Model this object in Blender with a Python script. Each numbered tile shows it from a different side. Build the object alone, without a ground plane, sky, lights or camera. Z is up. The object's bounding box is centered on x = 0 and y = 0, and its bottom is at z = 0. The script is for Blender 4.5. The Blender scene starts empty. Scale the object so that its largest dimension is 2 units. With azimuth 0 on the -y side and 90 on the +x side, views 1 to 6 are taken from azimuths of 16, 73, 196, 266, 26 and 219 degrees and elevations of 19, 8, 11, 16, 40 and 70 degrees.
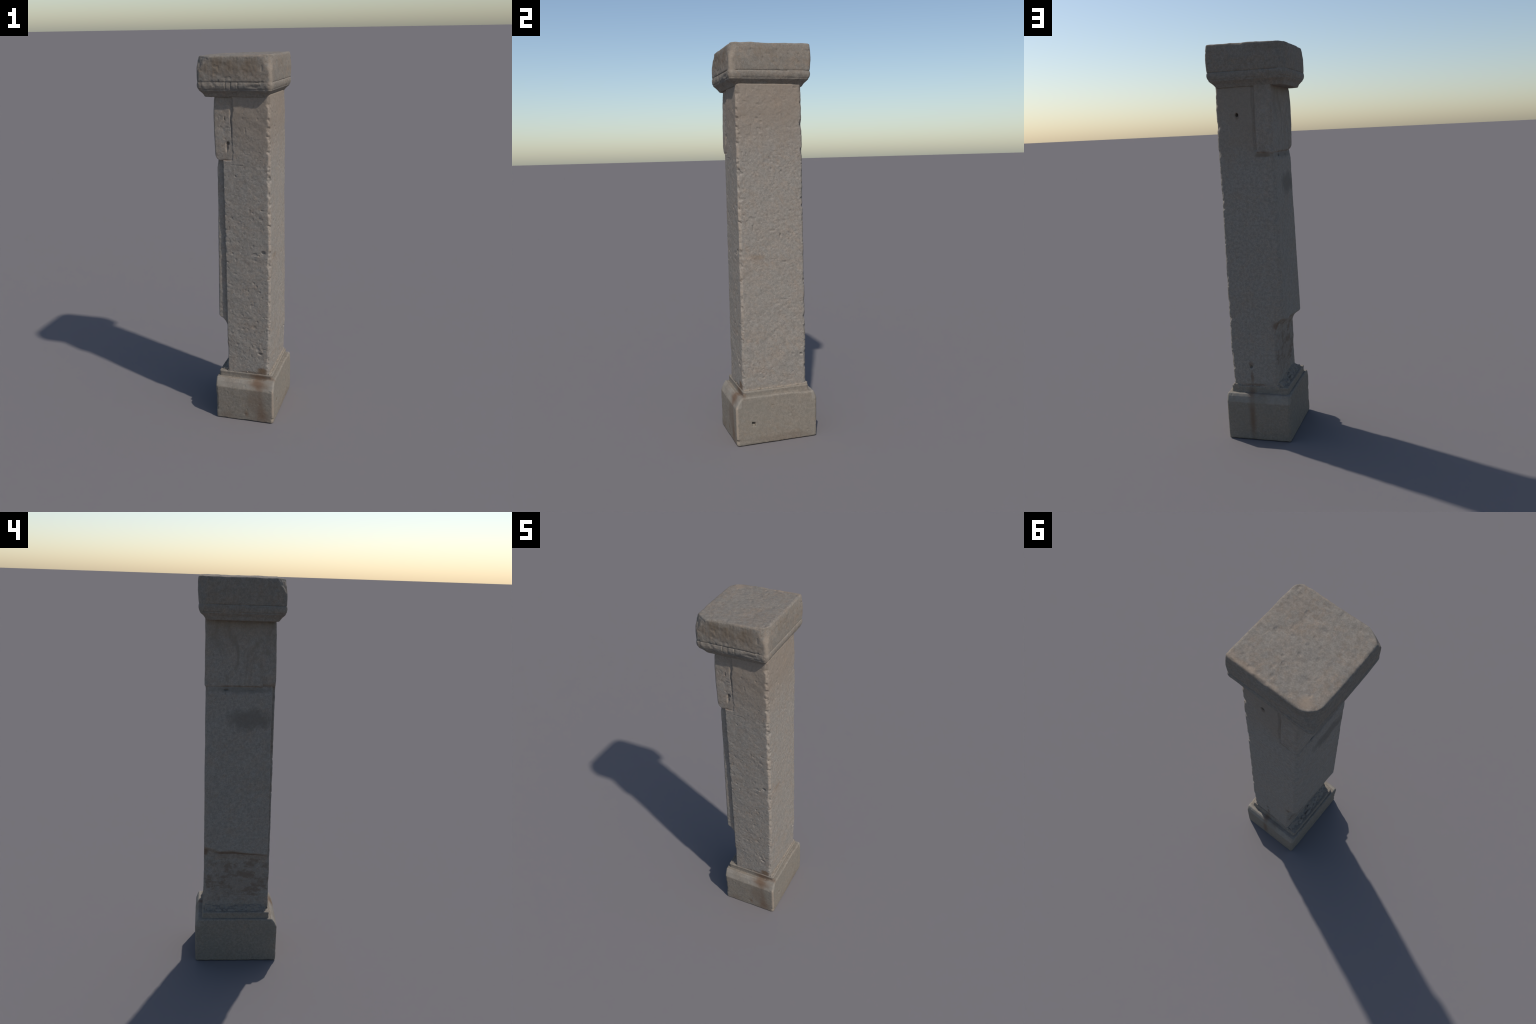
"""Weathered limestone pillar: plinth with fillet moulding, chipped square shaft
with a raised block and a raised panel on one side, and a moulded capital.

Each stone is described as a signed-distance solid (planes, profiles over height,
bevels, chips, holes), meshed with surface nets, then given stone relief."""
import bpy, math
import numpy as np

VOX = 0.0026            # meshing step in metres
RNG = 7


# ------------------------------------------------------------------ noise
def _hash(i, j, k, seed):
    h = (i.astype(np.uint32) * np.uint32(374761393) + j.astype(np.uint32) * np.uint32(668265263)
         + k.astype(np.uint32) * np.uint32(2246822519) + np.uint32(seed * 3266489917 & 0xffffffff))
    h = (h ^ (h >> np.uint32(13))) * np.uint32(1274126177)
    h = h ^ (h >> np.uint32(16))
    return h.astype(np.float32) * np.float32(2.0 / 4294967295.0) - np.float32(1.0)


def noise(x, y, z, f, seed=0):
    """smooth value noise, about -1..1, f cells per metre (number or triple)"""
    fx, fy, fz = (f, f, f) if np.isscalar(f) else f
    x, y, z = np.broadcast_arrays(np.asarray(x, np.float32) * fx + 71.3, np.asarray(y, np.float32) * fy + 37.7,
                                  np.asarray(z, np.float32) * fz + 53.1)
    i, j, k = np.floor(x).astype(np.int32), np.floor(y).astype(np.int32), np.floor(z).astype(np.int32)
    u, v, w = x - i, y - j, z - k
    u, v, w = [t * t * (3 - 2 * t) for t in (u, v, w)]
    r = 0
    for a in (0, 1):
        for b in (0, 1):
            for c in (0, 1):
                r = r + _hash(i + a, j + b, k + c, seed) * (u if a else 1 - u) * (v if b else 1 - v) * (w if c else 1 - w)
    return r


def fbm(x, y, z, f, octaves=3, seed=0, gain=0.5):
    r, a, t = 0, 1.0, 0.0
    for o in range(octaves):
        r = r + a * noise(x, y, z, f * 2.03 ** o, seed + 11 * o)
        t += a
        a *= gain
    return r / t


def step(a, b, t):
    t = np.clip((t - a) / (b - a), 0, 1)
    return t * t * (3 - 2 * t)


def curve(t, *pts):
    """piecewise-linear profile through (t, value) control points"""
    return np.interp(t, [p[0] for p in pts], [p[1] for p in pts]).astype(np.float32)


def round_max(a, b, r):
    """intersection of two half spaces with an edge radius r"""
    return np.minimum(np.maximum(a, b), -r) + np.sqrt(np.maximum(a + r, 0) ** 2 + np.maximum(b + r, 0) ** 2)


def bevel(a, b, c):
    return (a + b) * 0.7071 + c


def ball(X, Y, Z, c, r):
    rx, ry, rz = (r, r, r) if np.isscalar(r) else r
    m = min(rx, ry, rz)
    return (np.sqrt(((X - c[0]) / rx) ** 2 + ((Y - c[1]) / ry) ** 2 + ((Z - c[2]) / rz) ** 2) - 1) * m


def dig(d, hole, r=0.002):
    """subtract a hollow with a softened rim"""
    return round_max(d, -hole, r)


# ------------------------------------------------------------------ meshing
def surface_net(sdf, lo, hi):
    n = [int(math.ceil((hi[a] - lo[a]) / VOX)) + 1 for a in range(3)]
    ax = [(lo[a] + VOX * np.arange(n[a])).astype(np.float32) for a in range(3)]
    # coarse pass finds the cells near the surface, the fine pass fills only those
    k = 4
    cx = [(lo[a] + VOX * k * (np.arange(-(-n[a] // k)) + 0.5 - 0.5 / k)).astype(np.float32) for a in range(3)]
    coarse = sdf(*[g.ravel() for g in np.meshgrid(*cx, indexing="ij")]).reshape([len(c) for c in cx])
    near = np.abs(coarse) < VOX * k * 0.87 + 0.005
    fill = lambda m: m.repeat(k, 0).repeat(k, 1).repeat(k, 2)[:n[0], :n[1], :n[2]]
    S = np.where(fill(coarse) < 0, np.float32(-1), np.float32(1))
    I = np.nonzero(fill(near))
    S[I] = sdf(ax[0][I[0]], ax[1][I[1]], ax[2][I[2]])
    neg = S < 0
    cnt = np.zeros([m - 1 for m in n], np.uint8)
    for a in (0, 1):
        for b in (0, 1):
            for c in (0, 1):
                cnt += neg[a:n[0] - 1 + a, b:n[1] - 1 + b, c:n[2] - 1 + c]
    act = (cnt > 0) & (cnt < 8)
    I = np.argwhere(act)
    idx = np.full(act.shape, -1, np.int32)
    idx[act] = np.arange(len(I))
    pos = np.zeros((len(I), 3), np.float64)
    wsum = np.zeros(len(I))
    for axis in range(3):
        o1, o2 = [a for a in range(3) if a != axis]
        for p in (0, 1):
            for q in (0, 1):
                A = I.copy(); A[:, o1] += p; A[:, o2] += q
                B = A.copy(); B[:, axis] += 1
                sa, sb = S[tuple(A.T)], S[tuple(B.T)]
                m = (sa < 0) != (sb < 0)
                t = np.where(m, sa / np.where(m, sa - sb, 1), 0)
                P = A.astype(np.float64); P[:, axis] += t
                pos[m] += P[m]; wsum[m] += 1
    pos = pos / wsum[:, None] * VOX + np.array(lo)
    quads = []
    for axis in range(3):
        o1, o2 = (axis + 1) % 3, (axis + 2) % 3
        sl0 = [slice(None)] * 3; sl1 = [slice(None)] * 3
        sl0[axis] = slice(0, -1); sl1[axis] = slice(1, None)
        ch = neg[tuple(sl0)] != neg[tuple(sl1)]
        E = np.argwhere(ch)
        E = E[(E[:, o1] > 0) & (E[:, o2] > 0) & (E[:, o1] < n[o1] - 1) & (E[:, o2] < n[o2] - 1)]
        inside_first = neg[tuple(E.T)]
        def cell(p, q):
            C = E.copy(); C[:, o1] -= p; C[:, o2] -= q
            return idx[tuple(C.T)]
        Q = np.stack([cell(1, 1), cell(0, 1), cell(0, 0), cell(1, 0)], 1)
        Q[~inside_first] = Q[~inside_first][:, ::-1]
        quads.append(Q)
    return pos, np.concatenate(quads)


def vertex_normals(v, q):
    fn = np.cross(v[q[:, 2]] - v[q[:, 0]], v[q[:, 3]] - v[q[:, 1]])
    nr = np.zeros_like(v)
    for c in range(4):
        for a in range(3):
            nr[:, a] += np.bincount(q[:, c], fn[:, a], len(v))
    return nr / np.maximum(np.linalg.norm(nr, axis=1), 1e-12)[:, None]


def stone(sdf, lo, hi, relief):
    v, q = surface_net(sdf, lo, hi)
    nr = vertex_normals(v, q)
    d = relief(v[:, 0], v[:, 1], v[:, 2], nr) + 0.0021
    v = v + nr * np.asarray(d)[:, None]
    v[:, 2] = np.clip(v[:, 2], 0.0, 2.0)
    return v, q, vertex_normals(v, q)


def mesh_object(name, v, q, nr, mat, parent=None):
    used = np.unique(q)
    remap = np.full(len(v), -1, np.int64); remap[used] = np.arange(len(used))
    v, nr, q = v[used], nr[used], remap[q]
    me = bpy.data.meshes.new(name)
    me.vertices.add(len(v)); me.vertices.foreach_set("co", v.astype(np.float32).ravel())
    me.loops.add(q.size); me.loops.foreach_set("vertex_index", q.astype(np.int32).ravel())
    me.polygons.add(len(q)); me.polygons.foreach_set("loop_start", np.arange(0, q.size, 4, dtype=np.int32))
    me.polygons.foreach_set("use_smooth", np.ones(len(q), bool))
    me.update(calc_edges=True)
    me.normals_split_custom_set_from_vertices(nr.tolist())
    me.materials.append(mat)
    ob = bpy.data.objects.new(name, me)
    bpy.context.scene.collection.objects.link(ob)
    ob.parent = parent
    return ob


# ------------------------------------------------------------------ shaft
def shaft_sdf(X, Y, Z):
    rag = noise(X, Y, Z, 45, 3) * 0.5 + noise(X, Y, Z, 95, 4) * 0.3
    slow = noise(X, Y, Z, 9, 5)
    # flat sides, each slightly out of true
    back = np.clip((Y + 0.165) / 0.33, 0, 1)
    xr = curve(Z, (.28, .150), (.39, .156), (.62, .163), (1.1, .168), (1.7, .170), (1.8, .167)) * (1 - back) \
        + curve(Z, (.28, .159), (.40, .164), (.46, .167), (1.2, .168), (1.7, .170), (1.8, .167)) * back
    right = X - xr - 0.001
    front = -Y - curve(Z, (.28, .1685), (.8, .167), (1.2, .165), (1.7, .1635), (1.79, .160))
    rear = Y - (0.172 - 0.02 * (X + 0.05))
    top, bottom = Z - 1.806, 0.272 - Z
    ends = np.maximum(top, bottom)

    # main prism; its left side steps in where the raised block begins
    left_edge = np.where(Z > 1.481, -0.022 + 0.004 * rag + 0.004 * noise(X, Y, Z, 22, 9), -0.076 - 0.002 * step(1.2, .5, Z) + 0.0015 * rag)
    left = left_edge * 0 - X + left_edge
    left = np.where(Z > 1.481, -X + left_edge, left)

    chips = np.clip(fbm(X, Y, Z, 26, 3, 21) - 0.05, 0, 1)
    chips2 = np.clip(fbm(X, Y, Z, 42, 2, 22) - 0.05, 0, 1)
    worn = 0.0062 + 0.015 * chips + 0.008 * chips2
    main = np.maximum(np.maximum(right, left), np.maximum(front, rear))
    main = np.maximum(main, bevel(right, front, worn))
    main = np.maximum(main, bevel(right, rear, 0.0045 + 0.015 * chips + 0.008 * chips2))
    main = np.maximum(main, bevel(left, front, 0.001 + 0.006 * chips2))
    main = np.maximum(main, bevel(left, rear, 0.006 + 0.006 * chips))

    # raised panel on the left side, flaring downwards and broken off below
    face = curve(Z, (.60, .1295), (.81, .124), (1.0, .120), (1.22, .1155), (1.44, .1115), (1.462, .108), (1.485, .104)) * (1 - back) \
        + curve(Z, (.60, .122), (.92, .120), (1.16, .1165), (1.44, .113), (1.462, .108), (1.485, .105)) * back
    p_face = -X - face
    p_front = -Y - curve(Z, (.6, .1535), (.78, .153), (1.02, .152), (1.18, .148), (1.45, .149)) - 0.001 * rag
    break_y = np.interp(Y, [-.15, -.07, .014, .09, .125, .145, .175], [.606, .614, .627, .624, .632, .640, .652]).astype(np.float32)
    under = curve(-X, (.072, -.085), (.080, -.055), (.090, -.027), (.106, -.009), (.118, -.003), (.13, .005))
    p_low = (break_y + under + 0.004 * rag + 0.004 * slow) - Z
    p_rear = rear
    panel = np.maximum(np.maximum(p_face, p_front), np.maximum(p_rear, np.maximum(p_low * 0.8, Z - 1.49)))
    panel = np.maximum(panel, bevel(p_face, p_rear, 0.008 + 0.003 * rag))
    panel = np.maximum(panel, bevel(p_face, p_front, 0.0015 + 0.005 * chips2))
    panel = np.maximum(panel, bevel(p_face, p_low, 0.002 + 0.003 * chips2))
    panel = np.maximum(panel, X - 0.0)

    # raised block under the capital
    q = curve(Z, (1.47, .113), (1.51, .117), (1.6, .120), (1.70, .122), (1.75, .119), (1.78, .117), (1.80, .112)) * (1 - back) \
        + curve(Z, (1.47, .108), (1.53, .109), (1.65, .112), (1.80, .112)) * back
    b_face = -X - q
    b_front = -Y - curve(Z, (1.47, .1615), (1.52, .1625), (1.65, .160), (1.74, .158), (1.80, .153)) + 0.0008 * slow
    b_rear = Y - 0.1775 + 0.0008 * slow
    b_low = 1.481 + 0.003 * rag + 0.004 * noise(X, Y, Z, 14, 31) - Z
    low_front = np.where(Y < -0.1, 0.028, 0.006)
    block = np.maximum(np.maximum(b_front, b_rear), np.maximum(b_face, b_low))
    block = np.maximum(block, round_max(b_face, b_low, low_front))
    block = np.maximum(block, round_max(b_face, b_rear, 0.010))
    block = np.maximum(block, round_max(b_face, b_front, 0.006))
    block = np.maximum(block, bevel(b_low, b_rear, 0.003))
    rear_end = X + 0.028 + 0.002 * rag          # where the block ends on the rear
    block = np.maximum(block, np.where(Y > 0.02, rear_end, X + 0.012))
    # shallow channel that separates the block on the front
    channel = np.maximum(np.abs(X + 0.0285 + 0.002 * rag - 0.006 * step(1.75, 1.5, Z)) - curve(Z, (1.48, .000), (1.56, .0025), (1.64, .005), (1.7, .0085), (1.8, .009)) + .0015 * rag,
                         Y + 0.1585 - curve(Z, (1.48, -.003), (1.56, .000), (1.65, .003), (1.8, .0055)))
    block = dig(block, np.maximum(channel, Y - 0.0), 0.0015)
    groove_rear = np.maximum(np.abs(X + 0.026 + 0.0015 * rag) - 0.005, 0.1685 - Y)

    core = np.maximum(np.maximum(-X - 0.10, X - 0.05), np.maximum(np.maximum(-Y - 0.150, Y - 0.168), 1.46 - Z))
    body = np.minimum(np.minimum(main, panel), np.minimum(block, core))
    body = dig(body, np.maximum(groove_rear, 1.49 - Z), 0.002)
    # dirt ledge under the block on the rear: a faint hollow
    body = dig(body, ball(X, Y, Z, (-0.068, 0.186, 1.462), (0.05, 0.016, 0.018)), 0.003)
    body = np.maximum(body, ends)

    # bigger losses along the arrises
    for c, r in (((.176, .176, 1.488), (.020, .022, .020)), ((.176, .172, .968), (.014, .014, .022)),
                 ((.174, .178, 1.356), (.013, .014, .02)), ((.176, .172, .355), (.018, .014, .03)),
                 ((.170, .178, .285), (.022, .020, .018)), ((.175, .176, .78), (.012, .014, .014)),
                 ((.172, .180, 1.80), (.015, .020, .03)), ((.175, -.174, 1.50), (.012, .013, .016)),
                 ((.174, -.176, .672), (.015, .015, .016)), ((.172, -.178, .735), (.014, .018, .02)),
                 ((.174, -.174, .955), (.012, .014, .018)), ((.172, -.176, 1.76), (.014, .018, .012)),
                 ((-.125, -.165, 1.785), (.018, .016, .022)), ((-.126, -.168, 1.575), (.010, .012, .02))):
        body = dig(body, ball(X, Y, Z, c, r) + 0.003 * rag, 0.002)
    # drilled and weathered holes
    for c, r in (((.129, -.170, .997), (.014, .013, .012)), ((.120, -.173, .988), (.017, .010, .014)), ((.108, -.168, .978), (.006, .007, .005)),
                 ((.066, .168, 1.665), (.0085, .03, .0105)), ((.063, .173, .383), (.0115, .018, .0115)),
                 ((.106, -.170, .405), (.013, .010, .009)), ((.093, -.170, .432), (.012, .005, .014)),
                 ((.075, -.1685, .56), (.014, .004, .012)), ((-.012, -.166, 1.40), (.006, .006, .006)),
                 ((.170, -.095, 1.113), (.006, .004, .014)), ((.170, .045, 1.07), (.007, .006, .010)),
                 ((-.064, -.158, 1.69), (.003, .006, .01)), ((.030, .175, .46), (.01, .004, .03)),
                 ((.166, .143, .445), (.006, .008, .007)), ((-.105, .075, 1.463), (.006, .012, .006)),
                 ((-.110, -.048, 1.463), (.006, .018, .004)), ((.075, -.168, 1.21), (.009, .005, .006))):
        body = dig(body, ball(X, Y, Z, c, r), 0.002)
    # tapering socket in the block, its lower end run out to a groove
    for c, r in (((-.0495, -.164, 1.566), (.0105, .022, .012)), ((-.054, -.166, 1.548), (.0085, .014, .020)), ((-.056, -.1665, 1.532), (.004, .008, .014))):
        body = dig(body, ball(X, Y, Z, c, r) + 0.0015 * rag, 0.0025)
    # hairline joints on the front below the block
    for xa, xb, zc in ((-.075, -.028, 1.477), (-.034, .030, 1.4565), (-.076, -.062, .935)):
        crack = np.maximum(np.abs(Z - zc - 0.004 * rag - 0.004 * slow) - 0.0018, np.maximum(np.maximum(xa - X, X - xb), Y + 0.1632 + 0.002 * rag))
        body = dig(body, crack, 0.0015)
    return body


def tool_marks(y, z, x, seed):
    """short oblique dressing marks, running up to the right on the right side"""
    s = (y * 0.80 + z * 0.60)
    t = (-y * 0.60 + z * 0.80)
    return noise(s, t, x, (20, 62, 8), seed) * 0.7 + noise(s, t, x, (45, 130, 8), seed + 1) * 0.3


def shaft_relief(x, y, z, n):
    right, front, left = np.clip(n[:, 0], 0, 1), np.clip(-n[:, 1], 0, 1), np.clip(-n[:, 0], 0, 1)
    rear = np.clip(n[:, 1], 0, 1)
    d = 0.0016 * fbm(x, y, z, 14, 2, 41) + 0.0006 * noise(x, y, z, 34, 51) * (right + front)
    fine = fbm(x, y, z, 75, 3, 42)
    d += fine * (0.0004 + 0.0003 * right + 0.0003 * front)
    d += tool_marks(y, z, x, 43) * 0.0007 * right
    d += tool_marks(-x, z, y, 45) * 0.0004 * front
    pits = step(0.42, 0.75, noise(x, y, z, 62, 47)) * step(-0.1, 0.4, noise(x, y, z, 11, 48))
    d -= pits * (0.0013 * right + 0.0013 * front + 0.0004)
    d -= step(0.55, 0.8, noise(x, y, z, 105, 49)) * 0.0010 * (right + front)
    rough = step(.62, .58, z) * left * step(-.07, -.075, x)
    d += rough * (0.0022 * fbm(x, y, z, 34, 3, 50))
    d += rear * 0.0008 * np.where(np.abs(x - .063) < .006, -1, 0) * step(.62, .56, z)
    return d


# ------------------------------------------------------------------ base
def base_sdf(X, Y, Z):
    rag = noise(X, Y, Z, 60, 61) * 0.6 + noise(X, Y, Z, 120, 62) * 0.4
    slow = noise(X, Y, Z, 8, 63)
    # plinth
    xr = curve(Z, (0, .1860), (.035, .1885), (.2, .1885), (.25, .1885)) + 0.0025 * step(-.2, .0, Y)
    right, left = X - xr, -X - curve(Z, (0, .1425), (.25, .1445))
    front = -Y - curve(Z, (0, .215), (.15, .2165), (.2, .2165))
    rear = Y - curve(Z, (0, .212), (.2, .2155))
    slope_f = -Y - curve(Z, (.19, .2205), (.199, .2155), (.228, .2025), (.245, .1895), (.25, .186))
    slope_r = Y - curve(Z, (.19, .222), (.2065, .2155), (.232, .207), (.245, .199), (.25, .193))
    top = Z - 0.2440 - 0.0085 * step(.10, .16, X) * step(.17, .07, Y)
    chips = np.clip(fbm(X, Y, Z, 36, 2, 64) - 0.12, 0, 1)
    d = np.maximum(np.maximum(right, left), np.maximum(np.maximum(front, slope_f * .8), np.maximum(rear, slope_r * .8)))
    d = np.maximum(d, np.maximum(top, -Z - 0.0005))
    d = np.maximum(d, bevel(right, np.maximum(front, slope_f), 0.0030 + 0.016 * chips))
    d = np.maximum(d, bevel(right, np.maximum(rear, slope_r), 0.004))
    d = np.maximum(d, bevel(left, np.maximum(front, slope_f), 0.004 + 0.012 * chips + 0.005 * np.exp(-((Z - .13) / .04) ** 2)))
    d = np.maximum(d, bevel(left, np.maximum(rear, slope_r), 0.006))
    d = np.maximum(d, bevel(right, top, 0.003 + 0.004 * chips))
    d = np.maximum(d, bevel(left, top, 0.003 + 0.004 * chips))
    d = np.maximum(d, bevel(np.maximum(np.maximum(front, rear), np.maximum(left, right)), -Z, 0.003 + 0.002 * rag))
    # fillet moulding standing on the plinth: hollowed riser with a small lip
    h = np.clip((Z - 0.243) / 0.034, 0, 1)
    hollow = 0.0015 * np.sin(np.pi * h)
    f_r, f_l = X - 0.1725 + hollow, -X - 0.1305 + hollow
    f_f = -Y - 0.1725 + hollow * 1.1
    f_b = Y - (0.1795 - 0.004 * h) + hollow
    f_t = Z - 0.2775
    f = np.maximum(np.maximum(f_r, f_l), np.maximum(np.maximum(f_f, f_b), np.maximum(f_t, 0.2 - Z)))
    sides = np.maximum(np.maximum(f_r, f_l), np.maximum(f_f, f_b))
    f = np.maximum(f, bevel(sides, f_t, 0.0015 + 0.004 * chips))
    f = np.maximum(f, bevel(f_r, f_f, 0.002 + 0.004 * chips))
    f = np.maximum(f, bevel(f_r, f_b, 0.003))
    f = np.maximum(f, bevel(f_l, f_b, 0.003))
    f = np.maximum(f, bevel(f_l, f_f, 0.003 + 0.006 * chips))
    d = np.minimum(d, f)
    # square putlog hole in the right side
    hole = np.maximum(np.maximum(np.abs(Y + 0.127) - 0.0105, np.abs(Z - 0.110 + .2 * (Y + .127)) - 0.0115), 0.166 + 0.9 * np.clip(.116 - Z, 0, 1) - X)
    d = dig(d, hole, 0.0025)
    return d


def base_relief(x, y, z, n):
    return 0.0011 * fbm(x, y, z, 11, 2, 71) + 0.0005 * fbm(x, y, z, 60, 2, 72) \
        - 0.0012 * step(.6, .85, noise(x, y, z, 70, 73))


# ------------------------------------------------------------------ mortar
def mortar_sdf(X, Y, Z):
    lump = fbm(X, Y, Z, 55, 3, 81)
    # wide lumpy wedge on the ledge at the left side of the shaft
    t = np.clip((X + 0.124) / 0.046, 0, 1)
    wedge = Z - (0.2745 + 0.026 * t ** 1.3 + 0.013 * lump * step(0, .25, t))
    wedge = np.maximum(np.maximum(wedge * 0.8, 0.262 - Z), np.maximum(np.maximum(-X - 0.124, X + 0.06), np.abs(Y - .004) - 0.160))
    # thin crumbling bed around the other sides
    g = np.maximum(np.maximum(X - 0.1615, -X - 0.08), np.maximum(-Y - 0.166, Y - 0.172))
    bed = np.maximum(np.maximum(g - 0.010 * lump, 0.262 - Z), Z - (0.283 + 0.008 * lump))
    return np.minimum(wedge, bed)


def mortar_relief(x, y, z, n):
    return 0.0012 * fbm(x, y, z, 110, 2, 83)


# ------------------------------------------------------------------ capital
def capital_sdf(X, Y, Z):
    rag = noise(X, Y, Z, 50, 91) * 0.6 + noise(X, Y, Z, 110, 92) * 0.4
    slow = noise(X, Y, Z, 10, 93)
    # moulding shared by all sides: band between two quirks, then a cove
    inset = curve(Z, (1.794, .037), (1.800, .032), (1.810, .0235), (1.823, .0115), (1.829, .0065), (1.8335, .0055),
                  (1.838, .0030), (1.845, .0008), (1.853, -.0004), (1.861, .0003), (1.866, .0014), (1.872, .0016), (1.88, .001),
                  (1.93, 0), (1.97, .001), (2.0, .004))
    low = step(1.846, 1.83, Z)
    inset = inset + low * (0.0022 * noise(X, Y, Z, 24, 95) + 0.0012 * rag) + low * 0.0025 * np.sin(np.pi * np.clip((Z - 1.80) / .03, 0, 1))
    quirk = np.abs(Z - 1.8690 - 0.0008 * slow) - 0.0016
    right = X - (curve(Z, (1.8, .191), (1.93, .191), (2.0, .188)) - 0.004 * np.clip(-Y / .2, -1, 1)) + inset
    left = -X - curve(Z, (1.8, .1965), (1.9, .1965), (2.0, .1945)) + 0.004 * (Y / .2) ** 2 + inset * curve(Z, (1.8, .8), (1.83, 1))
    rear = Y - curve(Z, (1.8, .208), (1.87, .2095), (1.93, .213), (2.0, .214)) + inset * .95
    front = -Y - curve(Z, (1.8, .197), (1.87, .1965), (1.91, .194), (1.96, .1895), (2.0, .188)) + inset \
        - 0.004 * step(0, -.15, X) * step(1.9, 2.0, Z)
    top = Z - 1.9925 - 0.018 * X + 0.0012 * slow
    bottom = 1.7975 - Z

    high = step(1.84, 1.98, Z)
    chips = np.clip(fbm(X, Y, Z, 30, 3, 94) - 0.08, 0, 1)
    d = np.maximum(np.maximum(right, left), np.maximum(front, rear))
    d = np.maximum(d, round_max(right, front, 0.016 + 0.032 * step(1.90, 1.99, Z)))
    d = np.maximum(d, round_max(left, rear, 0.026 + 0.042 * high))
    d = np.maximum(d, round_max(right, rear, 0.008 + 0.004 * high))
    d = np.maximum(d, round_max(left, front, 0.020 + 0.002 * rag))
    d = np.maximum(d, np.maximum(top, bottom))
    # quirk (incised line), fading at the worn corners
    depth = 0.0034 * step(0.0, -0.02, bevel(right, front, 0.012)) * step(0.004, -0.02, bevel(left, rear, 0.02))
    d = np.maximum(d, np.minimum(-quirk * 1.0, d + depth) * 1.0)
    quirk2 = np.abs(Z - 1.8345 - 0.0012 * slow) - 0.0016
    d = np.maximum(d, np.minimum(-quirk2, d + 0.0022 * step(-.35, .25, noise(X, Y, Z, 17, 96)) + 0.003 * chips))
    # worn upper edges
    sides = np.maximum(np.maximum(right, left), np.maximum(front, rear))
    d = np.maximum(d, round_max(sides, top, 0.007 + 0.004 * chips))
    d = np.maximum(d, bevel(sides, top, 0.0025 + 0.006 * chips))
    # broken corner at the left front: oblique facet with a small step
    A, B, C = np.array((-.126, -.193, 1.99)), np.array((-.190, -.146, 1.99)), np.array((-.196, -.2025, 1.885))
    nn = np.cross(B - A, C - A); nn /= np.linalg.norm(nn)
    if nn[0] > 0: nn = -nn
    facet = (X - A[0]) * nn[0] + (Y - A[1]) * nn[1] + (Z - A[2]) * nn[2] + 0.0025 * rag
    d = np.maximum(d, facet)
    d = dig(d, ball(X, Y, Z, (-.155, -.200, 1.985), (.033, .019, .028)) + .002 * rag, .003)
    # scallops and spalls along the front upper edge
    for c, r in (((.060, -.205, 2.004), (.055, .030, .022)), ((.145, -.205, 1.998), (.035, .028, .016)),
                 ((.005, -.202, 2.004), (.03, .02, .014)), ((.187, -.192, 1.80), (.0, .0, .0))):
        if r[0]:
            d = dig(d, ball(X, Y, Z, c, r) + .003 * rag, .003)
    # vertical cuts across the front band
    for xc in (-.046, -.016, .019):
        cut = np.maximum(np.maximum(np.abs(X - xc - .0015 * rag) - .0020, np.abs(Z - 1.853) - .017), Y + .1915)
        d = dig(d, cut, .0015)
    d = dig(d, np.maximum(np.maximum(np.abs(X + .031) - .014, np.abs(Z - 1.853) - .014), Y + .1945), .002)
    d = dig(d, ball(X, Y, Z, (.10, -.204, 1.848), (.06, .011, .013)) + .003 * rag, .002)
    return d


def capital_relief(x, y, z, n):
    top, left = np.clip(n[:, 2], 0, 1), np.clip(-n[:, 0], 0, 1)
    front = np.clip(-n[:, 1], 0, 1)
    d = 0.0012 * fbm(x, y, z, 14, 2, 101) + 0.0006 * fbm(x, y, z, 70, 3, 102)
    d += top * (0.0020 * fbm(x, y, z, 26, 2, 103) - 0.0020 * step(.35, .75, noise(x, y, z, 48, 104)))
    d += front * 0.0012 * fbm(x, y, z, 60, 2, 105)
    d += (1 - top) * 0.0006 * noise(x, y, z, (90, 90, 34), 106) * front
    d -= (1 - top) * 0.0015 * step(.5, .8, noise(x, y, z, 55, 107))
    return d


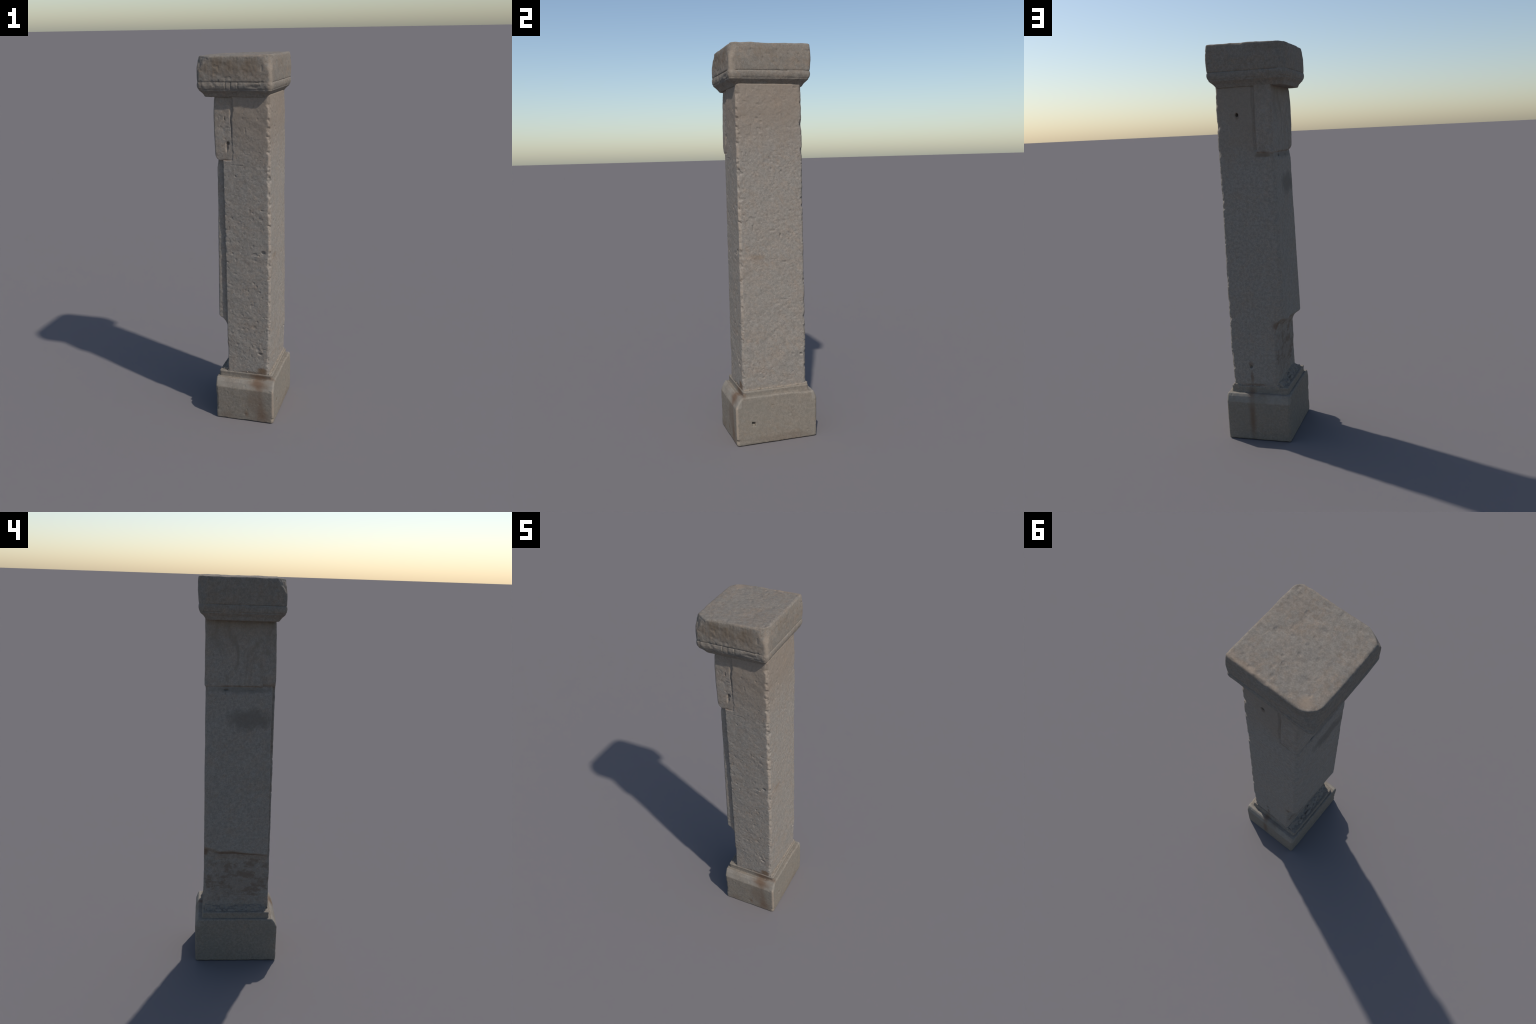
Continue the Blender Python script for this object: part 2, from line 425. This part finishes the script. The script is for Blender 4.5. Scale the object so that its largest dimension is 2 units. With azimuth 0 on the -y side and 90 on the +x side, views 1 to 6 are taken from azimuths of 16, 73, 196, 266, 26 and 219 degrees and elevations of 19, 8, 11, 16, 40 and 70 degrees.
# ------------------------------------------------------------------ materials
class Nodes:
    def __init__(self, name):
        self.mat = bpy.data.materials.new(name)
        self.mat.use_nodes = True
        self.t = self.mat.node_tree
        self.t.nodes.clear()
        self.co = self.t.nodes.new("ShaderNodeTexCoord").outputs["Object"]

    def link(self, a, b):
        if hasattr(a, "is_output"):
            self.t.links.new(a, b)
        else:
            b.default_value = a

    def noise(self, scale, detail=4, rough=0.55, stretch=None, rot=None, distort=0.0, offset=(0, 0, 0)):
        co = self.co
        m = self.t.nodes.new("ShaderNodeMapping")
        if rot:
            r = self.t.nodes.new("ShaderNodeMapping")
            r.inputs["Rotation"].default_value = rot
            self.link(co, r.inputs["Vector"]); co = r.outputs[0]
        self.link(co, m.inputs["Vector"])
        m.inputs["Scale"].default_value = stretch or (1, 1, 1)
        m.inputs["Location"].default_value = offset
        n = self.t.nodes.new("ShaderNodeTexNoise")
        n.inputs["Scale"].default_value = scale
        n.inputs["Detail"].default_value = detail
        n.inputs["Roughness"].default_value = rough
        n.inputs["Distortion"].default_value = distort
        self.link(m.outputs[0], n.inputs["Vector"])
        return n.outputs["Fac"]

    def math(self, op, a, b=0.0, clamp=False):
        n = self.t.nodes.new("ShaderNodeMath"); n.operation = op; n.use_clamp = clamp
        self.link(a, n.inputs[0]); self.link(b, n.inputs[1])
        return n.outputs[0]

    def ramp(self, v, a, b, lo=0.0, hi=1.0):
        n = self.t.nodes.new("ShaderNodeMapRange"); n.interpolation_type = "SMOOTHSTEP"
        self.link(v, n.inputs["Value"])
        n.inputs["From Min"].default_value, n.inputs["From Max"].default_value = a, b
        n.inputs["To Min"].default_value, n.inputs["To Max"].default_value = lo, hi
        return n.outputs[0]

    def mix(self, fac, a, b, mode="MIX"):
        n = self.t.nodes.new("ShaderNodeMix"); n.data_type = "RGBA"; n.blend_type = mode
        self.link(fac, n.inputs["Factor"])
        for v, s in ((a, n.inputs[6]), (b, n.inputs[7])):
            if isinstance(v, tuple): v = (*v, 1.0)
            self.link(v, s)
        return n.outputs[2]

    def patch(self, centre, radius, soft=0.6, wobble=0.5, wobble_scale=28):
        """mask of a blotch: ellipsoid about centre with a noisy rim"""
        s = self.t.nodes.new("ShaderNodeVectorMath"); s.operation = "SUBTRACT"
        self.link(self.co, s.inputs[0]); s.inputs[1].default_value = centre
        m = self.t.nodes.new("ShaderNodeVectorMath"); m.operation = "DIVIDE"
        self.link(s.outputs[0], m.inputs[0]); m.inputs[1].default_value = radius
        l = self.t.nodes.new("ShaderNodeVectorMath"); l.operation = "LENGTH"
        self.link(m.outputs[0], l.inputs[0])
        w = self.math("MULTIPLY", self.math("SUBTRACT", self.noise(wobble_scale, 3), 0.5), wobble * 2)
        return self.ramp(self.math("ADD", l.outputs["Value"], w), 1.0, 1.0 - soft)

    def axis(self, which):
        n = self.t.nodes.new("ShaderNodeSeparateXYZ")
        self.link(self.co, n.inputs[0])
        return n.outputs["XYZ".index(which)]

    def finish(self, colour, rough=0.93, bump=0.25, grain=260):
        p = self.t.nodes.new("ShaderNodeBsdfPrincipled")
        o = self.t.nodes.new("ShaderNodeOutputMaterial")
        b = self.t.nodes.new("ShaderNodeBump")
        b.inputs["Strength"].default_value = bump
        b.inputs["Distance"].default_value = 0.002
        h = self.math("ADD", self.noise(grain, 5, 0.6), self.math("MULTIPLY", self.noise(grain * .35, 3, 0.6), 1.2))
        self.link(h, b.inputs["Height"])
        self.link(b.outputs[0], p.inputs["Normal"])
        self.link(colour, p.inputs["Base Color"])
        p.inputs["Roughness"].default_value = rough
        p.inputs["Specular IOR Level"].default_value = 0.2
        self.link(p.outputs[0], o.inputs["Surface"])
        return self.mat


GREY, TAN = (0.257, 0.232, 0.202), (0.276, 0.226, 0.182)
BROWN = (0.150, 0.095, 0.062)
DARK = (0.145, 0.130, 0.112)


def limestone(N, warm=0.5, grey=GREY, tan=TAN):
    """mottled limestone: grey and tan clouds, oblique veils, speckle"""
    broad = N.math("MULTIPLY", N.noise(6, 4, 0.6, distort=0.4), 0.45)
    flecks = N.math("MULTIPLY", N.noise(48, 4, 0.7, stretch=(1, .6, 1), rot=(0.75, 0, 0)), 0.55)
    clouds = N.ramp(N.math("ADD", broad, flecks), 0.54 - 0.20 * warm, 0.76 - 0.20 * warm)
    veil = N.ramp(N.noise(22, 4, 0.6, stretch=(1, .45, 1.6), rot=(0.7, 0, 0)), 0.42, 0.66)
    c = N.mix(clouds, grey, tan)
    c = N.mix(N.math("MULTIPLY", veil, 0.55), c, N.mix(0.5, tan, grey))
    small = N.ramp(N.noise(70, 4, 0.65), 0.30, 0.72, 0.87, 1.13)
    c = N.mix(1.0, c, N.combine(small), "MULTIPLY")
    speck = N.ramp(N.noise(190, 2, 0.5), 0.30, 0.75, 0.91, 1.09)
    return N.mix(1.0, c, N.combine(speck), "MULTIPLY")


def _combine(self, v):
    n = self.t.nodes.new("ShaderNodeCombineColor")
    for i in range(3):
        self.link(v, n.inputs[i])
    return n.outputs[0]


Nodes.combine = _combine


def shaft_material():
    N = Nodes("shaft_limestone")
    c = limestone(N, 0.45)
    # browner weathering in the upper third, streaked downwards
    up = N.ramp(N.math("ADD", N.axis("Z"), N.math("MULTIPLY", N.noise(9, 4, stretch=(1, 1, .35)), 0.5)), 1.62, 1.98)
    c = N.mix(N.math("MULTIPLY", up, 0.55), c, (0.235, 0.182, 0.136))
    # dark lichen-like specks and iron stains
    for ctr, rad, amt, col in (
            ((.118, -.172, .298), (.042, .03, .030), .85, (0.155, .098, .058)), ((.06, -.172, .284), (.11, .02, .010), .6, (0.13, .095, .07)), ((-.10, .17, .605), (.05, .03, .035), .7, BROWN),
            ((-.11, 0, .606), (.03, .20, .018), .75, (0.15, .105, .075)), ((-.085, 0, .44), (.03, .22, .14), .35, (0.2, .155, .12)),
            ((-.105, 0, 1.466), (.03, .22, .02), .55, DARK), ((-.06, .175, 1.468), (.055, .03, .018), .7, (0.15, .115, .085)),
            ((-.115, -.04, 1.32), (.03, .15, .07), .6, (.13, .113, .095)), ((.06, .175, .33), (.012, .02, .05), .6, BROWN),
            ((.165, -.07, .965), (.02, .045, .02), .5, (0.2, .15, .11)), ((.063, .175, .40), (.02, .02, .02), .5, BROWN),
            ((.04, .175, .285), (.10, .02, .012), .6, BROWN), ((.16, 0, .285), (.03, .18, .012), .3, TAN),
            ((-.026, .178, 1.62), (.008, .02, .15), .5, (0.16, .12, .09)), ((.066, .172, 1.66), (.018, .02, .022), .5, BROWN)):
        c = N.mix(N.math("MULTIPLY", N.patch(ctr, rad), amt), c, col)
    # rusty mottling of the broken lower left side
    zone = N.patch((-.085, .0, .45), (.022, .30, .17), 0.4, 0.2)
    spots = N.ramp(N.noise(19, 5, 0.65, stretch=(1, .8, 1.3)), 0.46, 0.62)
    c = N.mix(N.math("MULTIPLY", N.math("MULTIPLY", zone, spots), 0.65), c, (0.150, 0.105, 0.075))
    # sparse dark flecks in the pits
    flecks = N.math("MULTIPLY", N.ramp(N.noise(58, 2, 0.5), 0.64, 0.74), N.ramp(N.noise(8, 3), .45, .6))
    c = N.mix(N.math("MULTIPLY", flecks, 0.45), c, (0.135, 0.112, 0.090))
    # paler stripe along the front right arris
    edge = N.patch((.172, -.172, 1.05), (.020, .020, 1.6), 0.7, 0.5, 40)
    c = N.mix(N.math("MULTIPLY", edge, 0.75), c, (0.36, 0.295, 0.235))
    return N.finish(c, bump=0.30)


def block_material():
    N = Nodes("raised_block_limestone")
    c = limestone(N, 0.75)
    veins = N.ramp(N.noise(13, 5, 0.7, stretch=(1, 1, .45), distort=.8), 0.48, 0.66)
    c = N.mix(N.math("MULTIPLY", veins, 0.5), c, (0.17, 0.138, 0.108))
    up = N.ramp(N.axis("Z"), 1.60, 1.80)
    c = N.mix(N.math("MULTIPLY", up, 0.35), c, (0.215, 0.165, 0.12))
    c = N.mix(N.math("MULTIPLY", N.patch((-.06, 0, 1.482), (.08, .25, .012)), .6), c, BROWN)
    return N.finish(c, bump=0.25)


def base_material(name="plinth_limestone"):
    N = Nodes(name)
    c = limestone(N, 0.35, (0.222, 0.193, 0.158), (0.236, 0.188, 0.142))
    wash = N.ramp(N.noise(5, 3, stretch=(1, 1, .6)), 0.40, 0.65)
    c = N.mix(N.math("MULTIPLY", wash, 0.35), c, (0.200, 0.183, 0.152))
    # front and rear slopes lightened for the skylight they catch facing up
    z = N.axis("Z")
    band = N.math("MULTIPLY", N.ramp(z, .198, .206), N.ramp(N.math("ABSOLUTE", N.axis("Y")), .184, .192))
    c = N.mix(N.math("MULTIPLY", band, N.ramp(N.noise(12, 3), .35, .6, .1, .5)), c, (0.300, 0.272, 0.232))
    # rust runs: front, rear
    for ctr, rad, amt in (((.100, -.200, .232), (.085, .06, .045), .90), ((.115, -.172, .262), (.12, .025, .026), .95),
                          ((.080, -.218, .13), (.070, .03, .16), .38), ((.120, -.218, .10), (.034, .03, .13), .55),
                          ((.130, -.218, .03), (.060, .03, .065), .60), ((.034, -.218, .045), (.022, .03, .040), .70),
                          ((-.08, -.218, .02), (.06, .03, .05), .25),
                          ((.055, .215, .11), (.026, .03, .16), .75), ((.060, .19, .25), (.032, .05, .06), .75),
                          ((.0, .20, .245), (.05, .03, .02), .30), ((.19, .02, .02), (.02, .2, .05), .25)):
        c = N.mix(N.math("MULTIPLY", N.patch(ctr, rad, 0.95, 0.45, 16), amt), c, BROWN)
    c = N.mix(N.math("MULTIPLY", N.patch((.189, -.217, .1), (.014, .014, .3), .7, .9, 45), .6), c, (0.34, 0.272, 0.21))
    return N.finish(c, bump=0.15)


def capital_material(name="capital_limestone"):
    N = Nodes(name)
    c = limestone(N, 0.5, (0.207, 0.184, 0.156), (0.226, 0.180, 0.139))
    # brown crust on the front and right upper faces, with vertical streaks
    streak = N.ramp(N.noise(26, 4, 0.6, stretch=(1, 1, .22)), 0.38, 0.66)
    for ctr, rad, amt in (((-.04, -.20, 1.945), (.18, .03, .075), .9), ((.09, -.20, 1.95), (.08, .03, .06), .8),
                          ((.19, .0, 1.955), (.03, .15, .05), .45), ((-.1, .21, 1.97), (.12, .03, .03), .5)):
        m = N.math("MULTIPLY", N.patch(ctr, rad, 0.8, 0.5, 18), N.math("ADD", N.math("MULTIPLY", streak, .6), .4))
        c = N.mix(N.math("MULTIPLY", m, amt), c, (0.148, 0.106, 0.070))
    c = N.mix(N.math("MULTIPLY", N.patch((.06, -.20, 1.835), (.14, .03, .018), .8, .6, 30), .6), c, (0.135, 0.125, 0.115))
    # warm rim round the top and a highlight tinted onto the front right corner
    for ctr, rad, amt in (((.10, -.2, 2.0), (.13, .03, .02), .5), ((-.14, .18, 2.0), (.05, .05, .02), .6), ((.06, .215, 2.0), (.2, .03, .02), .45)):
        c = N.mix(N.math("MULTIPLY", N.patch(ctr, rad), amt), c, (0.29, 0.222, 0.162))
    c = N.mix(N.math("MULTIPLY", N.patch((.183, -.187, 1.90), (.028, .028, .12), .8, .9, 26), .6), c, (0.31, 0.255, 0.20))
    return N.finish(c, bump=0.28)


def mortar_material():
    N = Nodes("mortar_crumbs")
    c = N.mix(N.ramp(N.noise(45, 4), .4, .65), (0.235, 0.203, 0.168), (0.265, 0.215, 0.165))
    c = N.mix(N.ramp(N.noise(120, 3), .5, .7), c, (0.20, 0.18, 0.155))
    return N.finish(c, bump=0.5, grain=180)


# ------------------------------------------------------------------ assembly
def build():
    pillar = bpy.data.objects.new("stone_pillar", None)
    pillar["label"] = "weathered square limestone pillar with moulded capital and plinth"
    pillar["category"] = "stone pillar"
    bpy.context.scene.collection.objects.link(pillar)

    def split(name_mask, v, q, nr):
        cen = v[q].mean(1)
        left = np.ones(len(q), bool)
        out = []
        for name, mask in name_mask:
            m = left & mask(cen[:, 0], cen[:, 1], cen[:, 2])
            left &= ~m
            out.append((name, q[m]))
        return out

    def thing(parts, v, nr, mats):
        parent = None
        for (name, q), mat in zip(parts, mats):
            ob = mesh_object(name, v, q, nr, mat, parent or pillar)
            parent = parent or ob

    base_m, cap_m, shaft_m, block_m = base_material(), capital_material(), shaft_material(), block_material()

    v, q, nr = stone(base_sdf, (-.16, -.23, -.012), (.21, .23, .295), base_relief)
    parts = split([("fillet_moulding", lambda x, y, z: (z > .2475) | ((z > .2445) & (x < .174) & (x > -.132) & (y > -.178) & (y < .181))),
                   ("plinth", lambda x, y, z: z > -1)], v, q, nr)
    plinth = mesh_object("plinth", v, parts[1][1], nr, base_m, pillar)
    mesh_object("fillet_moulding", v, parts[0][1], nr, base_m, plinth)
    v, q, nr = stone(mortar_sdf, (-.14, -.19, .25), (.185, .19, .335), mortar_relief)
    mesh_object("mortar_joint", v, q, nr, mortar_material(), plinth)

    v, q, nr = stone(shaft_sdf, (-.145, -.19, .262), (.19, .195, 1.815), shaft_relief)
    parts = split([("raised_block", lambda x, y, z: (z > 1.478) & (x < -.024)),
                   ("raised_panel", lambda x, y, z: (z > .555) & (x < -.0815)),
                   ("shaft", lambda x, y, z: z > -1)], v, q, nr)
    shaft = mesh_object("shaft", v, parts[2][1], nr, shaft_m, pillar)
    mesh_object("raised_panel", v, parts[1][1], nr, shaft_m, shaft)
    mesh_object("raised_block", v, parts[0][1], nr, block_m, shaft)

    v, q, nr = stone(capital_sdf, (-.215, -.215, 1.785), (.21, .232, 2.012), capital_relief)
    parts = split([("abacus", lambda x, y, z: z > 1.869), ("capital_moulding", lambda x, y, z: z > -1)], v, q, nr)
    abacus = mesh_object("abacus", v, parts[0][1], nr, cap_m, pillar)
    mesh_object("capital_moulding", v, parts[1][1], nr, cap_m, abacus)


build()
